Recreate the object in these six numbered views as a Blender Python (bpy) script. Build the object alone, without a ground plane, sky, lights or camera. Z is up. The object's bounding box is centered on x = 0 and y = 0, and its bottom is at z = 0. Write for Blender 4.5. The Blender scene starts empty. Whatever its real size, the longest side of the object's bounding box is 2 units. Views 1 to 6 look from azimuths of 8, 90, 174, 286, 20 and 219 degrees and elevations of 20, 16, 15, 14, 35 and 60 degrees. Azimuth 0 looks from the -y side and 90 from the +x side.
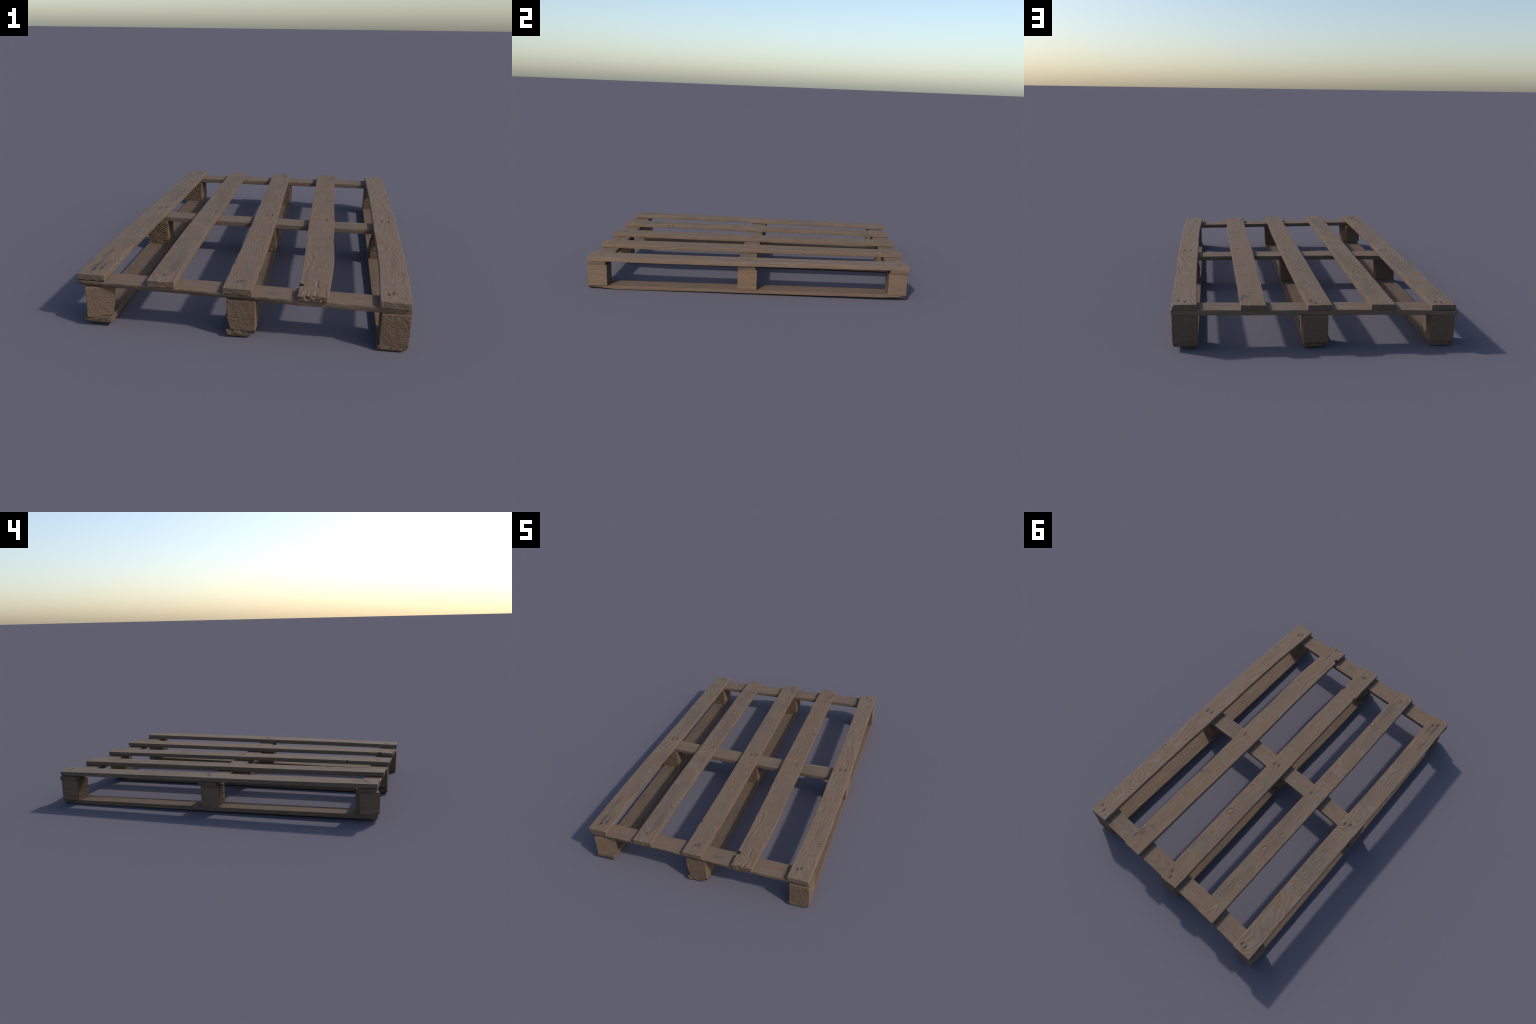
# Weathered four-way wooden pallet: five deck boards on three stringer boards,
# nine blocks and three runner boards, nailed together and slightly twisted.
import bpy, math
import numpy as np

# ------------------------------------------------------------------ helpers
def _hash(i, j, k, seed):
    h = (i * 374761393 + j * 668265263 + k * 2147483647 + seed * 974634777) & 0xFFFFFFFF
    h = ((h ^ (h >> 13)) * 1274126177) & 0xFFFFFFFF
    return ((h ^ (h >> 16)) & 0xFFFF) / 65535.0

def noise(x, y, z, seed=0):
    """Smooth value noise in -1..1 on arrays."""
    x, y, z = np.broadcast_arrays(x, y, z)
    i, j, k = np.floor(x).astype(np.int64), np.floor(y).astype(np.int64), np.floor(z).astype(np.int64)
    fx, fy, fz = x - i, y - j, z - k
    fx, fy, fz = (f * f * (3 - 2 * f) for f in (fx, fy, fz))
    v = 0
    for a in (0, 1):
        for b in (0, 1):
            for c in (0, 1):
                w = (fx if a else 1 - fx) * (fy if b else 1 - fy) * (fz if c else 1 - fz)
                v = v + w * _hash(i + a, j + b, k + c, seed)
    return v * 2 - 1

def curve(knots, s):
    """Smooth curve through (position, value) control points."""
    px = np.array([p for p, _ in knots], float)
    pv = np.array([v for _, v in knots], float)
    m = np.gradient(pv, px)
    s = np.clip(s, px[0] - 0.05, px[-1] + 0.05)
    i = np.clip(np.searchsorted(px, s) - 1, 0, len(px) - 2)
    h = px[i + 1] - px[i]
    t = (s - px[i]) / h
    t2, t3 = t * t, t * t * t
    return ((2 * t3 - 3 * t2 + 1) * pv[i] + (t3 - 2 * t2 + t) * h * m[i]
            + (-2 * t3 + 3 * t2) * pv[i + 1] + (t3 - t2) * h * m[i + 1])

def twist(x, y):
    """The whole pallet is racked: two opposite corners stand about 2 cm high."""
    return 0.0088 * x * y / (0.63 * 0.97)

def spaced(half, step, r):
    inner = np.linspace(-half + r, half - r, max(2, int(round(2 * (half - r) / step)) + 1))
    edge = np.array([0.0, 0.25, 0.6]) * r
    return np.concatenate([-half + edge, inner, (half - edge)[::-1]])

def rounded_block(half, step, r):
    """Surface grid of a box with rounded edges: points, outward directions, quads."""
    axes = [spaced(h, s, min(r, h * 0.45)) for h, s in zip(half, step)]
    n = [len(a) for a in axes]
    ids = -np.ones(n, np.int64)
    shell = np.zeros(n, bool)
    for ax in range(3):
        for e in (0, -1):
            sl = [slice(None)] * 3
            sl[ax] = e
            shell[tuple(sl)] = True
    where = np.argwhere(shell)
    ids[shell] = np.arange(len(where))
    p = np.stack([axes[a][where[:, a]] for a in range(3)], 1)
    rr = np.array([min(r, h * 0.45) for h in half])
    c = np.clip(p, -np.array(half) + rr, np.array(half) - rr)
    d = (p - c) / rr
    n_dir = d / np.linalg.norm(d, axis=1, keepdims=True)
    p = c + n_dir * rr
    quads = []
    for ax in range(3):
        for e in (0, -1):
            sl = [slice(None)] * 3
            sl[ax] = e
            g = ids[tuple(sl)]
            q = np.stack([g[:-1, :-1], g[1:, :-1], g[1:, 1:], g[:-1, 1:]], -1).reshape(-1, 4)
            flip = (e == 0) ^ (ax == 1)
            quads.append(q[:, ::-1] if flip else q)
    return p, n_dir, np.concatenate(quads)

def make_mesh(name, pts, quads, origin, material, end_material, grain_axis, parent):
    me = bpy.data.meshes.new(name)
    pts = np.asarray(pts, np.float64) - np.array(origin)
    me.vertices.add(len(pts))
    me.vertices.foreach_set("co", pts.astype(np.float32).ravel())
    me.loops.add(quads.size)
    me.loops.foreach_set("vertex_index", quads.astype(np.int32).ravel())
    me.polygons.add(len(quads))
    me.polygons.foreach_set("loop_start", np.arange(0, quads.size, 4, dtype=np.int32))
    me.update(calc_edges=True)
    me.validate()
    me.shade_smooth()
    me.materials.append(material)
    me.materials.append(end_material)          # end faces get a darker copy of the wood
    nrm = np.empty(len(me.polygons) * 3, np.float32)
    me.polygons.foreach_get("normal", nrm)
    ends = np.abs(nrm.reshape(-1, 3)[:, grain_axis]) > 0.72
    me.polygons.foreach_set("material_index", ends.astype(np.int32))
    ob = bpy.data.objects.new(name, me)
    ob.location = origin
    ob.parent = parent
    bpy.context.scene.collection.objects.link(ob)
    return ob

# ------------------------------------------------------------------ wood material
class Nodes:
    def __init__(self, mat):
        mat.use_nodes = True
        self.t = mat.node_tree
        self.t.nodes.clear()
    def new(self, kind, **props):
        n = self.t.nodes.new(kind)
        for k, v in props.items():
            setattr(n, k, v)
        return n
    def put(self, sock, v):
        if hasattr(v, "is_linked"):
            self.t.links.new(v, sock)
        elif v is not None:
            sock.default_value = v
    def math(self, op, a, b=None, c=None, clamp=False):
        n = self.new("ShaderNodeMath", operation=op, use_clamp=clamp)
        for s, v in zip(n.inputs, (a, b, c)):
            self.put(s, v)
        return n.outputs[0]
    def ramp(self, f, a, b, lo=0.0, hi=1.0):
        n = self.new("ShaderNodeMapRange", interpolation_type="SMOOTHSTEP")
        for s, v in zip(n.inputs, (f, a, b, lo, hi)):
            self.put(s, v)
        return n.outputs[0]
    def vec(self, x, y, z):
        n = self.new("ShaderNodeCombineXYZ")
        for s, v in zip(n.inputs, (x, y, z)):
            self.put(s, v)
        return n.outputs[0]
    def noise(self, v, scale, detail=2.0, rough=0.5):
        n = self.new("ShaderNodeTexNoise")
        self.put(n.inputs["Vector"], v)
        n.inputs["Scale"].default_value = scale
        n.inputs["Detail"].default_value = detail
        n.inputs["Roughness"].default_value = rough
        return n.outputs[0]
    def mix(self, f, a, b, mode="MIX"):
        n = self.new("ShaderNodeMix", data_type="RGBA", blend_type=mode)
        self.put(n.inputs[0], f)
        for s, v in ((n.inputs[6], a), (n.inputs[7], b)):
            self.put(s, (*v, 1.0) if isinstance(v, tuple) else v)
        return n.outputs[2]

TAN, PINK, GREY = (0.160, 0.110, 0.072), (0.162, 0.097, 0.061), (0.172, 0.139, 0.111)

def wood(name, axis, pith, seed, slope=0.0, rings=150.0, wave=1.0, grey=0.5, tone=1.0,
         knots=(), stains=(), figure=1.0, warm=0.0):
    """Sawn softwood. Growth rings are cylinders about a wandering pith line that
    runs along the piece; knots push the rings aside. Positions are local."""
    m = bpy.data.materials.new(name)
    k = Nodes(m)
    co = k.new("ShaderNodeTexCoord").outputs["Object"]
    sep = k.new("ShaderNodeSeparateXYZ")
    k.put(sep.inputs[0], co)
    X, Y, Z = sep.outputs
    along, across = (Y, X) if axis == "y" else (X, Y)
    off = seed * 7.31
    # wandering pith
    long = k.vec(k.math("MULTIPLY_ADD", across, 3.0, off), k.math("MULTIPLY", along, 1.6), k.math("MULTIPLY", Z, 3.0))
    w1 = k.math("SUBTRACT", k.noise(long, 1.3, 0.0), 0.5)
    long2 = k.vec(k.math("MULTIPLY", across, 3.5), k.math("MULTIPLY_ADD", along, 2.6, off + 9.0), k.math("MULTIPLY", Z, 3.5))
    w2 = k.math("SUBTRACT", k.noise(long2, 1.5, 0.6), 0.5)
    px = k.math("MULTIPLY_ADD", w1, 0.10 * wave, k.math("SUBTRACT", across, pith[0]))
    pz = k.math("MULTIPLY_ADD", w2, 0.12 * wave, k.math("MULTIPLY_ADD", along, slope, k.math("SUBTRACT", Z, pith[1])))
    r = k.math("SQRT", k.math("ADD", k.math("MULTIPLY", px, px), k.math("MULTIPLY", pz, pz)))
    fine = k.math("SUBTRACT", k.noise(k.vec(k.math("MULTIPLY_ADD", across, 30.0, off), k.math("MULTIPLY", along, 8.0), k.math("MULTIPLY", Z, 30.0)), 1.0, 2.0), 0.5)
    r = k.math("MULTIPLY_ADD", fine, 0.0045, r)
    cores, rims = [], []
    for ka, kb, kr, strength in knots:
        da = k.math("MULTIPLY", k.math("SUBTRACT", along, ka), 0.8)
        db = k.math("SUBTRACT", across, kb)
        d2 = k.math("ADD", k.math("MULTIPLY", da, da), k.math("MULTIPLY", db, db))
        d = k.math("MULTIPLY_ADD", fine, 0.5 * kr, k.math("SQRT", d2))
        push = k.math("EXPONENT", k.math("MULTIPLY", d2, -1.0 / (2.6 * kr) ** 2))
        r = k.math("MULTIPLY_ADD", push, 0.035, r)
        if strength > 0:
            cores.append((k.ramp(d, kr * 0.8, kr, 1.0, 0.0), strength))
            rims.append(k.math("MULTIPLY", k.ramp(d, kr * 0.75, kr, 0.0, 1.0), k.ramp(d, kr * 1.02, kr * 1.35, 1.0, 0.0)))
    # each year: broad brown band, then a pale grey weathered line
    phase = k.math("FRACT", k.math("MULTIPLY", r, rings))
    ring = k.math("MULTIPLY", k.ramp(phase, 0.25, 0.70), k.ramp(phase, 0.74, 1.0, 1.0, 0.0))
    year = k.noise(k.vec(k.math("MULTIPLY", r, rings * 0.37), off, 0.0), 1.0, 1.0)
    ring = k.math("MULTIPLY", ring, k.ramp(year, 0.25, 0.6, 0.35, 1.15))
    # colours
    fibre = k.noise(k.vec(k.math("MULTIPLY_ADD", across, 260.0, off), k.math("MULTIPLY", along, 9.0), k.math("MULTIPLY", Z, 260.0)), 1.0, 3.0, 0.6)
    patch = k.noise(k.vec(k.math("MULTIPLY_ADD", across, 26.0, off), k.math("MULTIPLY", along, 2.6), k.math("MULTIPLY", Z, 26.0)), 1.0, 3.0, 0.6)
    blot = k.noise(k.vec(k.math("MULTIPLY_ADD", across, 6.0, off + 3.0), k.math("MULTIPLY", along, 4.0), k.math("MULTIPLY", Z, 6.0)), 1.0, 4.0, 0.65)
    body = k.mix(k.ramp(patch, 0.35, 0.65), TAN, PINK)
    col = k.mix(k.math("MULTIPLY", ring, 0.85 * figure, clamp=True), body, GREY)
    col = k.mix(k.math("MULTIPLY", k.ramp(blot, 0.42, 0.70), grey, clamp=True), col, (0.112, 0.089, 0.072))
    dirt = k.noise(k.vec(k.math("MULTIPLY_ADD", across, 22.0, off + 5.0), k.math("MULTIPLY", along, 6.0), k.math("MULTIPLY", Z, 22.0)), 1.0, 4.0, 0.7)
    col = k.mix(k.math("MULTIPLY", k.ramp(dirt, 0.60, 0.80), 0.45), col, (0.072, 0.063, 0.055))
    if warm:
        col = k.mix(warm, col, (0.190, 0.108, 0.058))
    for core, s in cores:
        col = k.mix(k.math("MULTIPLY", core, s), col, (0.176, 0.122, 0.088))
    for rim in rims:
        col = k.mix(k.math("MULTIPLY", rim, 0.42), col, (0.075, 0.052, 0.038))
    for sa, sb, la, lb, s in stains:
        da = k.math("DIVIDE", k.math("SUBTRACT", along, sa), la)
        db = k.math("DIVIDE", k.math("SUBTRACT", across, sb), lb)
        d = k.math("SQRT", k.math("ADD", k.math("MULTIPLY", da, da), k.math("MULTIPLY", db, db)))
        d = k.math("ADD", d, k.math("MULTIPLY", k.math("SUBTRACT", fibre, 0.5), 1.2))
        col = k.mix(k.math("MULTIPLY", k.ramp(d, 0.25, 1.0, 1.0, 0.0), s), col, (0.060, 0.055, 0.054))
    grain = k.ramp(fibre, 0.25, 0.75, 0.86 * tone, 1.12 * tone)
    g = k.new("ShaderNodeCombineColor")
    for s in g.inputs[:3]:
        k.put(s, grain)
    col = k.mix(1.0, col, g.outputs[0], "MULTIPLY")
    # relief: raised late wood, fibres, knot rims
    h = k.math("MULTIPLY_ADD", ring, 0.5, k.math("MULTIPLY", fibre, 0.6))
    rough_n = k.noise(co, 180.0, 3.0, 0.6)
    h = k.math("MULTIPLY_ADD", rough_n, 0.5, h)
    for rim in rims:
        h = k.math("MULTIPLY_ADD", rim, -1.2, h)
    bump = k.new("ShaderNodeBump")
    bump.inputs["Strength"].default_value = 0.55
    bump.inputs["Distance"].default_value = 0.0016
    k.put(bump.inputs["Height"], h)
    b = k.new("ShaderNodeBsdfPrincipled")
    k.put(b.inputs["Base Color"], col)
    k.put(b.inputs["Normal"], bump.outputs[0])
    b.inputs["Roughness"].default_value = 0.85
    b.inputs["Specular IOR Level"].default_value = 0.25
    out = k.new("ShaderNodeOutputMaterial")
    k.put(out.inputs[0], b.outputs[0])
    return m

# ------------------------------------------------------------------ pieces
END_TONE = 0.80
THICK = dict(deck=(0.1855, 0.2113), stringer=(0.1595, 0.1838))

def board(name, parent, axis, low, high, ends, z, step, mat_args, seed, r=0.0018,
          rough_ends=(0.0012, 0.0012), edge_rough=(0.0006, 0.0006), extra=None, z_curve=None):
    """A plank lying along `axis`. low/high: control points of its two long edges,
    ends: four end positions (start at low/high edge, finish at low/high edge)."""
    a0, a1 = min(ends[:2]), max(ends[2:])
    ac = 0.5 * (a0 + a1)
    wid = np.mean([v for _, v in high]) - np.mean([v for _, v in low])
    half = (0.5 * wid, 0.5 * (a1 - a0), 0.5 * (z[1] - z[0]))
    p, n, quads = rounded_block(half, step, r)
    t = (p[:, 0] / half[0] + 1) / 2
    s = (p[:, 1] / half[1] + 1) / 2
    start = ends[0] + (ends[1] - ends[0]) * t
    finish = ends[2] + (ends[3] - ends[2]) * t
    y = start + (finish - start) * s
    lo, hi = curve(low, y), curve(high, y)
    # worn, wandering edges
    lo = lo + edge_rough[0] * (noise(y * 9, 0, 0, seed) + 0.6 * noise(y * 40, 0, p[:, 2] * 60, seed + 1))
    hi = hi + edge_rough[1] * (noise(y * 9, 5, 0, seed + 2) + 0.6 * noise(y * 40, 5, p[:, 2] * 60, seed + 3))
    if extra:
        lo, hi = extra(y, p[:, 2] / half[2], lo, hi)
    x = lo + (hi - lo) * t
    zz = 0.5 * (z[0] + z[1]) + p[:, 2]
    # end roughness: broken fibres
    front = np.clip(-n[:, 1], 0, 1)
    back = np.clip(n[:, 1], 0, 1)
    e = noise(x * 120, y * 20, zz * 160, seed + 4) + 0.7 * noise(x * 45, 3, zz * 220, seed + 5)
    y = y + front * rough_ends[0] * e + back * rough_ends[1] * e
    # shallow unevenness of the faces
    zz = zz + np.clip(n[:, 2], -1, 1) * 0.0007 * (noise(x * 25, y * 5, 0, seed + 6) + 0.5 * noise(x * 90, y * 14, zz * 40, seed + 7))
    if z_curve:
        zz = zz + curve(z_curve, y)
    pts = np.stack([x, y, zz], 1)
    if axis == "x":
        pts = pts[:, [1, 0, 2]]
        quads = quads[:, ::-1]
    return pts, quads, ac

def finish_board(name, parent, axis, built, mat_args, carve=None):
    pts, quads, _ = built
    if carve:
        pts = carve(pts)
    pts[:, 2] = np.maximum(pts[:, 2] + twist(pts[:, 0], pts[:, 1]), 0.0002)   # worn flat on the ground
    origin = pts.mean(0)
    lo, hi = pts.min(0), pts.max(0)
    origin = 0.5 * (lo + hi)
    def local(items):
        i, j = (1, 0) if axis == "y" else (0, 1)
        return [(q[0] - origin[i], q[1] - origin[j], *q[2:]) for q in items]
    a = dict(mat_args)
    a["knots"] = local(a.get("knots", ()))
    a["stains"] = local(a.get("stains", ()))
    mat = wood(name + "_wood", axis, **a)
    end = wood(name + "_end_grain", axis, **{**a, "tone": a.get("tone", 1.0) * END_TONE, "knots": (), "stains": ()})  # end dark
    return make_mesh(name, pts, quads, origin, mat, end, 1 if axis == "y" else 0, parent)

pallet = bpy.data.objects.new("wooden_pallet", None)
bpy.context.scene.collection.objects.link(pallet)
pallet["label"] = "weathered brown wooden shipping pallet with five deck boards"
pallet["category"] = "pallet"

# nail positions on the deck boards: (x, y)
NAILS = [
    [(-0.566, -0.888), (-0.592, -0.904), (-0.560, 0.040), (-0.589, 0.026), (-0.570, 0.956), (-0.595, 0.959)],
    [(-0.278, 0.009), (-0.300, -0.905)],
    [(0.010, -0.904), (-0.005, -0.913), (0.027, 0.003), (-0.004, -0.004), (0.007, 0.915), (-0.012, 0.946)],
    [(0.310, -0.037), (0.325, 0.897)],
    [(0.590, -0.913), (0.570, -0.926), (0.620, -0.014), (0.589, -0.019), (0.612, 0.899), (0.581, 0.914)],
]
def stains_for(i, big=()):
    return [(y, x, 0.022, 0.0085, 0.9) for x, y in NAILS[i]] + list(big)

def dent(pts, spots, radius=0.007, depth=0.0035):
    top = pts[:, 2] > 0.2
    for x, y in spots:
        d = np.hypot(pts[:, 0] - x, (pts[:, 1] - y) * 0.7)
        pts[:, 2] -= np.where(top, depth * np.exp(-(d / radius) ** 2), 0)
    return pts

def knot_dent(pts, knots):
    """Slightly raised hearts with a shrinkage groove round each knot."""
    top = pts[:, 2] > 0.2
    for y, x, r, s in knots:
        if s <= 0:
            continue
        d = np.hypot(pts[:, 0] - x, (pts[:, 1] - y) * 0.8)
        pts[:, 2] += np.where(top, -0.0018 * np.exp(-((d - r * 1.05) / 0.003) ** 2) + 0.0012 * np.exp(-(d / (2.4 * r)) ** 2), 0)
    return pts

def crack(pts, x0, y0, x1, y1, width, depth, seed):
    """A drying check in the top face from one point to another."""
    top = pts[:, 2] > 0.2
    L2 = (x1 - x0) ** 2 + (y1 - y0) ** 2
    t = ((pts[:, 0] - x0) * (x1 - x0) + (pts[:, 1] - y0) * (y1 - y0)) / L2
    tc = np.clip(t, 0, 1)
    cx = x0 + tc * (x1 - x0) + 0.003 * noise(pts[:, 1] * 60, 0, 0, seed)
    d = np.hypot(pts[:, 0] - cx, pts[:, 1] - (y0 + tc * (y1 - y0)))
    pts[:, 2] -= np.where(top, depth * (1 - 0.8 * tc) * np.exp(-(d / width) ** 2), 0)
    return pts

deck_step = (0.0030, 0.0034, 0.0055)
ZD = THICK["deck"]

# deck board at the -x side
ka = [(0.52, -0.60, 0.012, 0.0), (-0.15, -0.585, 0.015, 0.0)]
finish_board("deck_board", pallet, "y",
    board("a", pallet, "y", [(-0.965, -0.635), (-0.45, -0.646), (0.28, -0.646), (0.995, -0.652)],
          [(-0.965, -0.522), (-0.45, -0.533), (0.28, -0.531), (0.995, -0.538)],
          (-0.963, -0.966, 0.996, 0.998), (ZD[0] + 0.002, ZD[1] + 0.001), deck_step, None, 11, rough_ends=(0.0016, 0.001)),
    dict(pith=(0.01, -0.055), seed=1, slope=0.035, rings=98, wave=1.2, grey=0.55, knots=ka, figure=0.85,
         stains=stains_for(0, [(-0.86, -0.590, 0.10, 0.016, 0.8), (-0.86, -0.562, 0.07, 0.010, 0.7), (-0.72, -0.60, 0.12, 0.016, 0.5), (0.05, -0.575, 0.05, 0.02, 0.25)])),
    lambda p: dent(p, NAILS[0]))

# second deck board
kb = [(-0.638, -0.262, 0.017, 0.9), (0.472, -0.306, 0.015, 0.55), (0.342, -0.331, 0.0135, 0.7)]
def edge_b(y, h, lo, hi):
    hi = hi - 0.003 * np.exp(-((y + 0.642) / 0.006) ** 2)
    return lo, hi
finish_board("deck_board", pallet, "y",
    board("b", pallet, "y", [(-0.973, -0.349), (-0.70, -0.356), (0.42, -0.367), (0.98, -0.372)],
          [(-0.973, -0.241), (-0.80, -0.245), (0.5, -0.256), (0.98, -0.260)],
          (-0.976, -0.976, 0.985, 0.982), ZD, deck_step, None, 23, rough_ends=(0.0022, 0.001), extra=edge_b),
    dict(pith=(-0.02, -0.075), seed=2, slope=-0.02, rings=90, wave=1.1, grey=0.6, knots=kb, figure=0.6,
         stains=stains_for(1, [(0.40, -0.33, 0.05, 0.02, 0.30), (-0.80, -0.28, 0.12, 0.03, 0.35)])),
    lambda p: knot_dent(dent(p, NAILS[1], depth=0.002), kb))

# middle deck board, with two torn edges
kc = [(0.425, 0.009, 0.0165, 0.6), (-0.745, 0.055, 0.014, 0.0), (-0.71, -0.04, 0.012, 0.0)]
def edge_c(y, h, lo, hi):
    tear = np.clip((y + 0.792) / 0.03, 0, 1) * (y < -0.752) + np.clip(1 - (y + 0.752) / 0.012, 0, 1) * (y >= -0.752)
    hi = hi - 0.010 * np.where(y < -0.80, 0, tear) * (0.75 + 0.25 * h)
    lo = lo + 0.007 * np.exp(-((y + 0.718) / 0.006) ** 2)
    lo = lo - 0.003 * np.exp(-((y + 0.76) / 0.03) ** 2)
    return lo, hi
finish_board("deck_board", pallet, "y",
    board("c", pallet, "y", [(-0.983, -0.051), (-0.70, -0.050), (-0.17, -0.057), (0.38, -0.068), (0.73, -0.074), (0.975, -0.078)],
          [(-0.983, 0.060), (-0.70, 0.063), (-0.17, 0.058), (0.41, 0.047), (0.73, 0.040), (0.975, 0.032)],
          (-0.984, -0.987, 0.976, 0.981), (ZD[0], ZD[1] - 0.001), deck_step, None, 37, rough_ends=(0.0026, 0.001), extra=edge_c),
    dict(pith=(0.035, -0.035), seed=3, slope=0.015, rings=115, wave=0.9, grey=0.5, knots=kc, figure=0.6,
         stains=stains_for(2, [(-0.72, -0.045, 0.010, 0.006, 0.9), (0.46, -0.03, 0.02, 0.025, 0.30), (-0.93, 0.02, 0.06, 0.02, 0.25), (-0.755, 0.062, 0.02, 0.006, 0.5)])),
    lambda p: knot_dent(dent(p, NAILS[2], depth=0.003), kc))

# fourth deck board: bulging edge, a knot hole, split end
kd = [(0.33, 0.327, 0.013, 0.0), (0.829, 0.325, 0.0165, 0.6), (-0.905, 0.29, 0.020, 0.0), (-0.30, 0.28, 0.012, 0.0)]
def edge_d(y, h, lo, hi):
    hole = np.sqrt(np.clip(0.0155 ** 2 - (y + 0.901) ** 2, 0, None))
    chewed = 0.006 * np.clip((-0.912 - y) / 0.02, 0, 1) * (1 - 0.6 * np.clip((-0.965 - y) / 0.03, 0, 1)) * (0.6 + 0.4 * h)
    lo = lo + hole * 1.25 + chewed * (1 + 0.5 * noise(y * 70, h * 2, 0, 5))
    hi = hi - 0.003 * np.exp(-((y - 0.832) / 0.012) ** 2)
    return lo, hi
def carve_d(p):
    p = dent(p, NAILS[3], depth=0.002)
    p = crack(p, 0.306, -0.915, 0.304, -0.845, 0.0028, 0.006, 1)
    p = crack(p, 0.300, -0.995, 0.305, -0.955, 0.003, 0.008, 2)
    p = crack(p, 0.275, -0.995, 0.278, -0.968, 0.003, 0.007, 3)
    p = crack(p, 0.340, -0.995, 0.330, -0.900, 0.002, 0.003, 4)
    p = crack(p, 0.340, 0.828, 0.318, 0.832, 0.003, 0.006, 5)
    near = np.clip((-0.955 - p[:, 1]) / 0.04, 0, 1)          # worn, sagging end
    p[:, 2] -= near * np.where(p[:, 2] > 0.2, 0.003, 0) * (1 + noise(p[:, 0] * 60, p[:, 1] * 30, 0, 8))
    return knot_dent(p, kd)
finish_board("deck_board", pallet, "y",
    board("d", pallet, "y", [(-0.992, 0.230), (-0.82, 0.235), (-0.48, 0.233), (-0.05, 0.224), (0.36, 0.223), (0.97, 0.221)],
          [(-0.992, 0.347), (-0.80, 0.356), (-0.58, 0.362), (-0.36, 0.354), (-0.12, 0.353), (0.31, 0.343), (0.97, 0.335)],
          (-0.990, -0.994, 0.976, 0.974), ZD, deck_step, None, 41, rough_ends=(0.0045, 0.001), extra=edge_d),
    dict(pith=(0.0, -0.04), seed=14, slope=-0.03, rings=88, wave=1.0, grey=0.35, knots=kd, figure=0.9, warm=0.12,
         stains=stains_for(3, [(0.335, 0.330, 0.016, 0.016, 0.8), (0.31, 0.30, 0.02, 0.04, 0.25), (-0.47, 0.30, 0.03, 0.05, 0.18), (0.86, 0.31, 0.03, 0.03, 0.5), (0.80, 0.29, 0.015, 0.05, 0.35),
                               (-0.885, 0.304, 0.04, 0.003, 0.6)])),
    carve_d)

# deck board at the +x side
ke = [(-0.80, 0.575, 0.016, 0.0), (-0.72, 0.628, 0.010, 0.3), (0.37, 0.630, 0.012, 0.25), (0.99, 0.60, 0.02, 0.0)]
def edge_e(y, h, lo, hi):
    hi = hi - 0.010 * np.clip((y - 0.93) / 0.03, 0, 1) * (0.5 + 0.5 * h)
    return lo, hi
finish_board("deck_board", pallet, "y",
    board("e", pallet, "y", [(-0.996, 0.537), (-0.72, 0.547), (0.0, 0.546), (0.36, 0.544), (0.956, 0.530)],
          [(-0.996, 0.651), (-0.72, 0.660), (-0.2, 0.662), (0.0, 0.660), (0.36, 0.651), (0.956, 0.643)],
          (-0.996, -0.998, 0.957, 0.961), (ZD[0] - 0.002, ZD[1]), deck_step, None, 53, rough_ends=(0.0014, 0.001), extra=edge_e, r=0.0025),
    dict(pith=(0.0, -0.05), seed=5, slope=0.02, rings=92, wave=1.3, grey=0.25, knots=ke, figure=0.8, tone=1.08,
         stains=stains_for(4)),
    lambda p: knot_dent(dent(p, NAILS[4]), ke))

# ---- stringer boards, lying across under the deck
ZS = THICK["stringer"]
s_step = (0.0038, 0.0042, 0.006)
def edge_near(y, h, lo, hi):
    wane = np.clip(0.35 - h, 0, 1.35) / 1.35
    w = 0.5 + 0.5 * noise(y * 12, 0, 0, 71)
    left = np.clip((0.30 - y) / 0.2, 0.25, 1)
    lo = lo + left * wane * (0.006 + 0.012 * w) + 0.0015 * left * noise(y * 55, h * 2.5, 0, 72)
    return lo, hi
finish_board("stringer_board", pallet, "x",
    board("n", pallet, "x", [(-0.638, -0.962), (-0.516, -0.965), (-0.376, -0.966), (-0.23, -0.973), (-0.07, -0.976), (0.07, -0.981), (0.36, -0.985), (0.51, -0.987), (0.655, -0.992)],
          [(-0.638, -0.853), (-0.516, -0.860), (-0.23, -0.866), (0.07, -0.871), (0.24, -0.874), (0.51, -0.882), (0.655, -0.886)],
          (-0.637, -0.630, 0.655, 0.652), ZS, s_step, None, 61, rough_ends=(0.002, 0.0015), edge_rough=(0.002, 0.0008), extra=edge_near, r=0.002),
    dict(pith=(0.03, -0.05), seed=6, slope=0.0, rings=80, wave=0.7, grey=0.45, figure=0.5, stains=[(0.14, -0.94, 0.05, 0.03, 0.35)]))
km = [(0.161, -0.027, 0.0135, 0.6)]
finish_board("stringer_board", pallet, "x",
    board("m", pallet, "x", [(-0.650, -0.033), (-0.523, -0.040), (-0.245, -0.061), (0.06, -0.070), (0.36, -0.079), (0.648, -0.080)],
          [(-0.650, 0.074), (-0.526, 0.064), (-0.24, 0.046), (0.06, 0.037), (0.36, 0.028), (0.648, 0.030)],
          (-0.650, -0.650, 0.647, 0.648), ZS, s_step, None, 67),
    dict(pith=(0.0, -0.045), seed=7, slope=0.03, rings=75, wave=1.1, grey=0.5, figure=0.85, knots=km), None)
kf = [(-0.476, 0.962, 0.030, 0.0)]
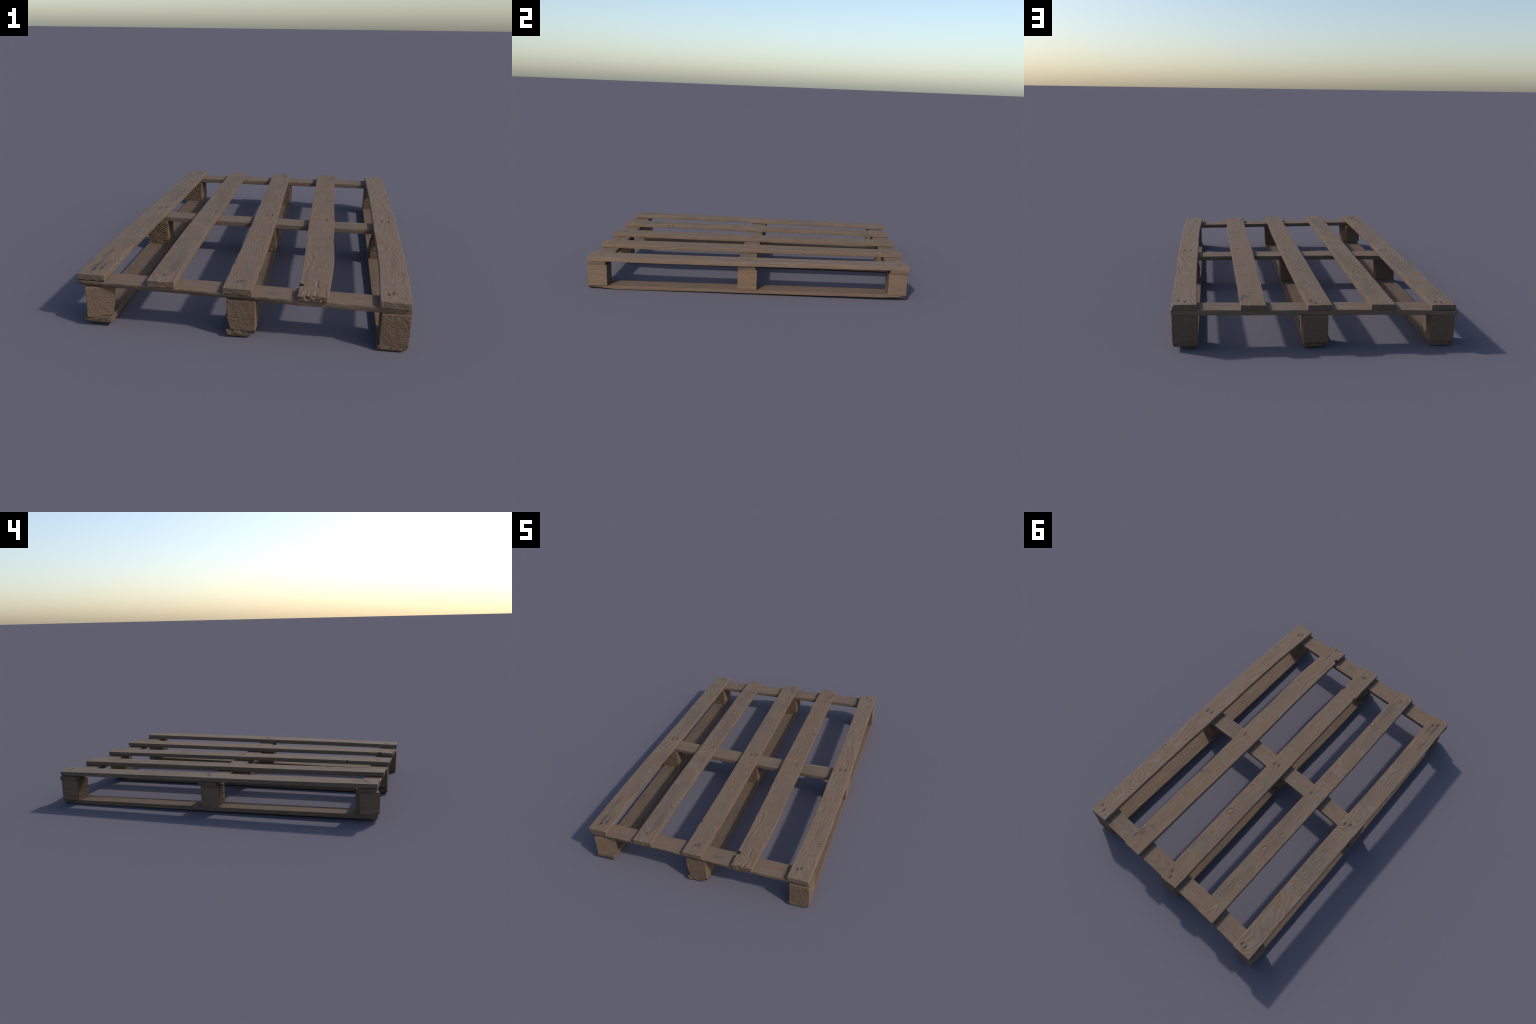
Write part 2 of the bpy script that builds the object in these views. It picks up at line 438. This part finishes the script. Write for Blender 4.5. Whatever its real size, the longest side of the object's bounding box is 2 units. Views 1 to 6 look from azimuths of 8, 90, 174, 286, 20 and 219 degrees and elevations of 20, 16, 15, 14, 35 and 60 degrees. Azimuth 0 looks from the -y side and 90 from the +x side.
finish_board("stringer_board", pallet, "x",
    board("f", pallet, "x", [(-0.666, 0.887), (-0.53, 0.878), (-0.25, 0.869), (0.05, 0.862), (0.355, 0.856), (0.644, 0.848)],
          [(-0.666, 0.997), (-0.534, 0.989), (-0.25, 0.976), (0.04, 0.971), (0.2, 0.967), (0.507, 0.959), (0.644, 0.957)],
          (-0.663, -0.662, 0.645, 0.645), ZS, s_step, None, 73),
    dict(pith=(0.02, -0.045), seed=8, slope=-0.02, rings=75, wave=0.9, grey=0.4, figure=0.6, knots=kf))

# ---- runner boards on the ground
def chamfer_ends(p, z_top, lo_side, hi_side, x_lo, x_hi, y_lo, y_hi, reach=0.16, size=0.016, end=0.003):
    """Lower corners knocked off towards the board's ends."""
    low = p[:, 2] < z_top - 0.010
    s = np.clip(1 - np.minimum(p[:, 1] - y_lo, y_hi - p[:, 1]) / reach, 0, 1)
    cut = np.zeros(len(p))
    if lo_side:
        cut = np.maximum(cut, (size * lo_side - (p[:, 0] - x_lo)) * s)
    if hi_side:
        cut = np.maximum(cut, (size * hi_side - (x_hi - p[:, 0])) * s)
    cut = np.maximum(cut, end * 2 - np.minimum(p[:, 1] - y_lo, y_hi - p[:, 1]))
    p[:, 2] += np.where(low, np.clip(cut, 0, 0.014), 0)
    return p
r_step = (0.0042, 0.0048, 0.006)
finish_board("runner_board", pallet, "y",
    board("ra", pallet, "y", [(-0.966, -0.618), (-0.5, -0.630), (0.0, -0.640), (0.86, -0.649), (0.99, -0.650)],
          [(-0.966, -0.508), (-0.5, -0.516), (0.06, -0.526), (0.955, -0.548), (0.99, -0.549)],
          (-0.968, -0.964, 0.990, 0.985), (0.0065, 0.0315), r_step, None, 81, rough_ends=(0.002, 0.001)),
    dict(pith=(0.02, -0.06), seed=9, slope=0.01, rings=140, wave=0.8, grey=0.65, figure=0.45, tone=0.88),
    lambda p: chamfer_ends(p, 0.0315, 0.7, 0.5, -0.65, -0.5, -0.968, 0.99))
def edge_rc(y, h, lo, hi):
    f = np.clip((-0.93 - y) / 0.05, 0, 1)
    hi = hi - f * 0.035 * np.clip(-h, 0, 1)
    return lo, hi
finish_board("runner_board", pallet, "y",
    board("rc", pallet, "y", [(-0.99, -0.040), (-0.6, -0.048), (0.1, -0.048), (0.6, -0.060), (0.975, -0.063)],
          [(-0.99, 0.072), (-0.6, 0.061), (0.0, 0.052), (0.38, 0.050), (0.975, 0.046)],
          (-0.977, -0.970, 0.977, 0.977), (0.0035, 0.0295), r_step, None, 83, rough_ends=(0.006, 0.001), extra=edge_rc),
    dict(pith=(0.0, -0.07), seed=10, slope=0.0, rings=140, wave=0.7, grey=0.6, figure=0.4, tone=0.85),
    lambda p: chamfer_ends(p, 0.0295, 2.0, 0.6, -0.06, 0.06, -0.977, 0.977, reach=0.12))
finish_board("runner_board", pallet, "y",
    board("re", pallet, "y", [(-0.993, 0.539), (-0.83, 0.540), (-0.33, 0.535), (0.27, 0.530), (0.96, 0.527)],
          [(-0.993, 0.650), (-0.83, 0.650), (-0.37, 0.645), (0.3, 0.643), (0.96, 0.640)],
          (-0.994, -0.995, 0.961, 0.960), (0.0080, 0.0290), r_step, None, 89, rough_ends=(0.001, 0.001)),
    dict(pith=(-0.02, -0.06), seed=11, slope=0.012, rings=140, wave=0.9, grey=0.35, figure=0.5, warm=0.12, tone=0.9, knots=[(-0.62, 0.60, 0.012, 0.5)]),
    lambda p: chamfer_ends(p, 0.0285, 0.2, 1.1, 0.53, 0.65, -0.995, 0.961))

# ---- blocks
def block(x0, x1, y0, y1, z0, z1, seed, mat_args, turn=0.0, rough=0.0009, round_=0.0025, shape=None):
    half = (0.5 * (x1 - x0), 0.5 * (y1 - y0), 0.5 * (z1 - z0))
    c = np.array([0.5 * (x0 + x1), 0.5 * (y0 + y1), 0.5 * (z0 + z1)])
    p, n, q = rounded_block(half, (0.003, 0.003, 0.003), round_)
    if shape:
        p = shape(p, half)
    # end grain is hacked and ringed, side grain only slightly wavy
    endg = np.abs(n[:, 1])
    e = noise(p[:, 0] * 160, 0, p[:, 2] * 160, seed) + 0.8 * noise(p[:, 0] * 60, 0, p[:, 2] * 70, seed + 1)
    px, pz = mat_args["pith"]
    ringy = np.sin(2 * np.pi * 95 * (np.hypot(p[:, 0] - px, p[:, 2] - pz) + 0.004 * noise(p[:, 0] * 30, 0, p[:, 2] * 30, seed + 4)))
    p[:, 1] += np.sign(n[:, 1]) * endg * (rough * e + rough * mat_args.get("ringy", 0.3) * ringy)
    side = noise(p[:, 1] * 12, p[:, 0] * 60, p[:, 2] * 60, seed + 2) + 0.5 * noise(p[:, 1] * 40, p[:, 0] * 150, p[:, 2] * 150, seed + 3)
    p[:, 0] += n[:, 0] * 0.0009 * side
    a = {k: v for k, v in mat_args.items() if k != "ringy"}
    mat = wood("block_wood", "y", **a)
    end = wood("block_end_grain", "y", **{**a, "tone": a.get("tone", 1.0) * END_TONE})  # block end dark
    ob_c = c.copy()
    ob_c[2] += twist(c[0], c[1])
    ob = make_mesh("block", p + ob_c, q, ob_c, mat, end, 1, pallet)
    ob.rotation_euler = (0, 0, math.radians(turn))
    return ob

def wany(sx, sz, amount, lump=0.004, seed=3):
    """Bark edge: the corner on side sx (and sz) is rounded off and lumpy."""
    def f(p, half):
        a = p[:, 0] * sx / half[0]
        b = p[:, 2] * sz / half[2]
        k = np.clip(a * 0.5 + b * 0.5 - 0.35, 0, 1) / 0.65
        k = k * k * amount * (1 + 0.25 * noise(p[:, 1] * 40, p[:, 2] * 50, 0, seed))
        p[:, 0] -= sx * k
        p[:, 2] -= sz * k * 0.4
        edge = np.clip((a - 0.8) / 0.2, 0, 1)
        p[:, 0] += sx * edge * lump * noise(p[:, 1] * 50, p[:, 2] * 55, 0, seed + 1)
        return p
    return f

BZ0, BZ1 = 0.0305, 0.1582
# -x row (near, middle, far)
block(-0.5665 - 0.056, -0.5665 + 0.056, -0.906 - 0.056, -0.906 + 0.056, BZ0 + 0.001, BZ1, 101,
      dict(pith=(0.004, -0.020), seed=21, rings=120, wave=0.15, grey=0.2, figure=0.7, warm=0.30, ringy=0.5), turn=20, rough=0.0010, shape=wany(1, -1, 0.012, 0.001))
block(-0.638, -0.528, -0.046, 0.064, BZ0 - 0.001, BZ1 + 0.001, 103,
      dict(pith=(0.045, 0.060), seed=22, rings=110, wave=0.12, grey=0.2, figure=0.9, warm=0.35, ringy=1.5), rough=0.0012)
block(-0.657, -0.546, 0.872, 0.992, BZ0, BZ1, 105,
      dict(pith=(-0.060, 0.020), seed=23, rings=110, wave=0.12, grey=0.3, figure=0.6, warm=0.25, ringy=0.8), turn=-4, rough=0.0010)
# middle row
block(-0.038, 0.075, -0.975, -0.865, BZ0 - 0.001, BZ1, 107,
      dict(pith=(-0.02, 0.09), seed=24, rings=120, wave=0.12, grey=0.45, figure=0.4, warm=0.15, ringy=0.3), rough=0.0009, shape=wany(-1, -1, 0.014, 0.001))
block(-0.050, 0.056, -0.068, 0.046, BZ0 - 0.001, BZ1, 109,
      dict(pith=(0.01, -0.09), seed=25, rings=120, wave=0.12, grey=0.3, figure=0.5, warm=0.3, ringy=0.3))
block(-0.063, 0.050, 0.863, 0.982, BZ0 - 0.002, BZ1, 111,
      dict(pith=(0.0, -0.09), seed=26, rings=120, wave=0.12, grey=0.4, figure=0.5, warm=0.2, ringy=0.3))
# +x row
block(0.546, 0.655, -0.993, -0.876, BZ0 - 0.002, BZ1 + 0.0005, 113,
      dict(pith=(0.02, 0.10), seed=27, rings=110, wave=0.12, grey=0.35, figure=0.4, warm=0.15, ringy=0.4), rough=0.0010)
block(0.540, 0.647, -0.078, 0.040, BZ0 - 0.0015, BZ1 - 0.001, 115,
      dict(pith=(-0.03, -0.08), seed=28, rings=130, wave=0.12, grey=0.1, figure=0.5, warm=0.45, ringy=0.3), shape=wany(-1, 1, 0.022, 0.004))
block(0.529, 0.643, 0.842, 0.957, BZ0 - 0.002, BZ1, 117,
      dict(pith=(0.07, -0.06), seed=29, rings=120, wave=0.12, grey=0.3, figure=0.5, warm=0.1, ringy=0.3))

# ---- nails: sunken dark heads in the deck boards
def nail_mesh():
    n, rad, dep = 14, 0.0038, 0.016
    v = []
    for r_, z_ in ((rad * 0.35, -dep), (rad * 0.35, -0.0025), (rad, -0.0018), (rad, -0.0004), (rad * 0.85, 0.0)):
        v += [(r_ * math.cos(2 * math.pi * i / n), r_ * math.sin(2 * math.pi * i / n), z_) for i in range(n)]
    f = [[a * n + i, a * n + (i + 1) % n, (a + 1) * n + (i + 1) % n, (a + 1) * n + i] for a in range(4) for i in range(n)]
    f += [list(range(4 * n, 5 * n)), list(range(n))[::-1]]
    me = bpy.data.meshes.new("nail")
    me.from_pydata(v, [], f)
    me.update()
    return me
rust = bpy.data.materials.new("rusty_iron")
k = Nodes(rust)
nz = k.noise(k.new("ShaderNodeTexCoord").outputs["Object"], 300.0, 3.0)
bs = k.new("ShaderNodeBsdfPrincipled")
k.put(bs.inputs["Base Color"], k.mix(nz, (0.020, 0.018, 0.018), (0.050, 0.034, 0.026)))
bs.inputs["Roughness"].default_value = 0.75
bs.inputs["Metallic"].default_value = 0.4
k.put(k.new("ShaderNodeOutputMaterial").inputs[0], bs.outputs[0])
nm = nail_mesh()
nm.materials.append(rust)
heights = [0.2123, 0.2113, 0.2103, 0.2113, 0.2113]
for i, group in enumerate(NAILS):
    for x, y in group:
        ob = bpy.data.objects.new("nail", nm)
        ob.location = (x, y, heights[i] + twist(x, y) - (0.0024 if i not in (1, 3) else 0.0014))
        ob.parent = pallet
        bpy.context.scene.collection.objects.link(ob)
